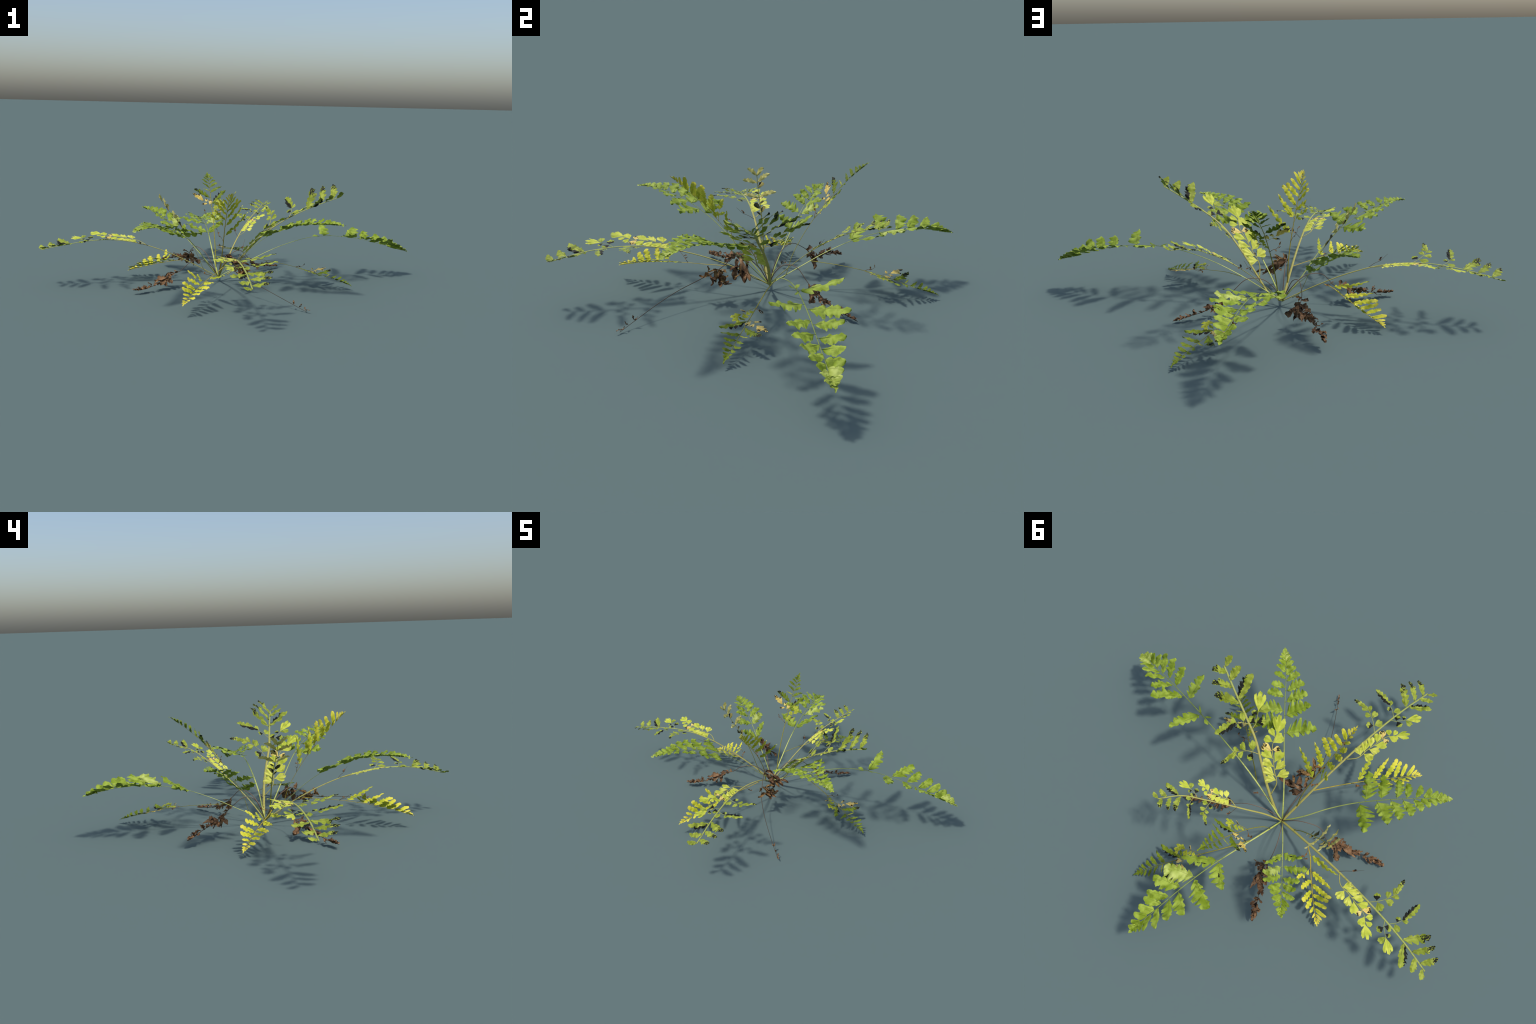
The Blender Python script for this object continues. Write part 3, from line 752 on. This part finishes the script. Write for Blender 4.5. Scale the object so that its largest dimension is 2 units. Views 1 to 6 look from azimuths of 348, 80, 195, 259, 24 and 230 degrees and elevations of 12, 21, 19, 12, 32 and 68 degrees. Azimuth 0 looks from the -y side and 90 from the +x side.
def build_thread(spine, plant, rng):
    """withered frond with two hanging clusters and a bare thread-like end"""
    P = spline(spine, 200)
    v, f = tube(P[::2], 0.0022, 0.0010, 6)
    ob = mesh_object('withered_frond', v, f, M['stem_brown'], plant, crown_frame())
    A, B = np.array([-.046, -.188, .122]), np.array([-.070, -.098, .166])
    # (start, end point of the leaflet, width, roll, curl, material)
    LEAVES = [
        (B, (.044, -.071, .098), .032, 1.0, -.3, 'withered'), (B + [.01, -.01, -.005], (.006, -.120, .095), .028, 1.0, -.3, 'withered'),
        (B + [0, .01, 0], (-.004, -.060, .115), .026, 1.0, -.4, 'withered'), (B + [.03, .005, -.02], (.030, -.115, .090), .018, 1.2, .5, 'withered_gold'),
        (B + [.02, 0, -.01], (-.005, -.140, .120), .022, 1.1, .4, 'withered'), (B + [.04, .012, -.03], (.052, -.062, .086), .024, 1.4, .6, 'withered'),
        (B, (-.055, -.055, .135), .020, 1.2, .3, 'withered'), (B + [.0, -.02, -.01], (-.040, -.130, .180), .018, 1.2, .5, 'withered'),
        (A, (.010, -.250, .118), .016, 1.3, .7, 'withered_gold'), (A + [.01, -.01, 0], (.000, -.205, .085), .026, 1.0, -.3, 'withered_gold'),
        (A + [.03, .0, -.02], (.040, -.164, .076), .026, 1.2, .5, 'withered'), (A + [.02, .01, 0], (.018, -.165, .118), .018, 1.2, .7, 'withered_gold'),
        (A + [.02, .0, 0], (.000, -.158, .135), .016, 1.3, -.6, 'withered_gold'), (A + [.03, -.02, -.02], (.026, -.215, .078), .024, 1.1, .3, 'withered'),
        (A + [.02, -.03, -.01], (.028, -.262, .100), .014, 1.4, .8, 'withered_gold'), (A + [.0, -.04, -.01], (-.028, -.240, .140), .016, 1.3, .6, 'withered_gold'),
        (A + [.03, .01, -.03], (.034, -.195, .062), .022, 1.2, .4, 'withered'), (A, (-.030, -.175, .105), .020, 1.2, -.4, 'withered_gold')]
    # shrivelled bits filling both clusters
    for c, n, ext, mats in ((np.array([.000, -.205, .098]), 7, (.024, .040, .018), ('withered_gold', 'withered')), (np.array([-.010, -.100, .130]), 3, (.030, .026, .020), ('withered', 'withered'))):
        for q in range(n):
            a = c + np.array([rng.uniform(-e, e) for e in ext])
            d = np.array([rng.uniform(-1, 1), rng.uniform(-1, 1), rng.uniform(-.9, .2)])
            d *= rng.uniform(.035, .055) / np.linalg.norm(d)
            LEAVES.append((a, a + d, rng.uniform(.018, .028), rng.uniform(1.1, 1.6), rng.uniform(-1.2, 1.2), mats[q % 2]))
    for a, b, w, roll, curl, mat in LEAVES:
        a = np.array(a, float)
        d = np.array(b) - a
        L = np.linalg.norm(d)
        crumpled_leaflet(a, d, (rng.uniform(-.5, .5), rng.uniform(-.5, .5), 1), L * 1.05, w * 1.3, mat, ob, rng, roll, curl, lobes=2, depth=.25, shape='ovate')
    for s in (.905, .945, .99):
        i = int(s * 199)
        for q in (0, 1):
            crumpled_leaflet(P[i] + [0, 0, .004], (rng.uniform(-1, 1), rng.uniform(-1, 1), .4), (0, 0, 1), .024, .014, 'withered', ob, rng, 1.3, rng.uniform(-1, 1), lobes=2)
    return ob


def main():
    build_materials()
    plant = bpy.data.objects.new('fern', None)
    plant['label'] = 'small rosette fern with green, yellow and withered brown fronds'
    plant['category'] = 'fern'
    plant.location = CROWN
    bpy.context.scene.collection.objects.link(plant)
    plant['_world'] = [[1, 0, 0, CROWN[0]], [0, 1, 0, CROWN[1]], [0, 0, 1, CROWN[2]], [0, 0, 0, 1]]
    for kind, scale, spine, *folds in FRONDS:
        build_frond(kind, scale, spine, plant, random.Random(101), *folds)
    for i, (spine, size) in enumerate(zip(WITHERED, (1.10, 1.14, 0.88))):
        build_withered(spine, size, plant, random.Random(300 + i))
    build_thread(THREAD, plant, random.Random(400))
    for ob in bpy.data.objects:
        if '_world' in ob:
            del ob['_world']


main()
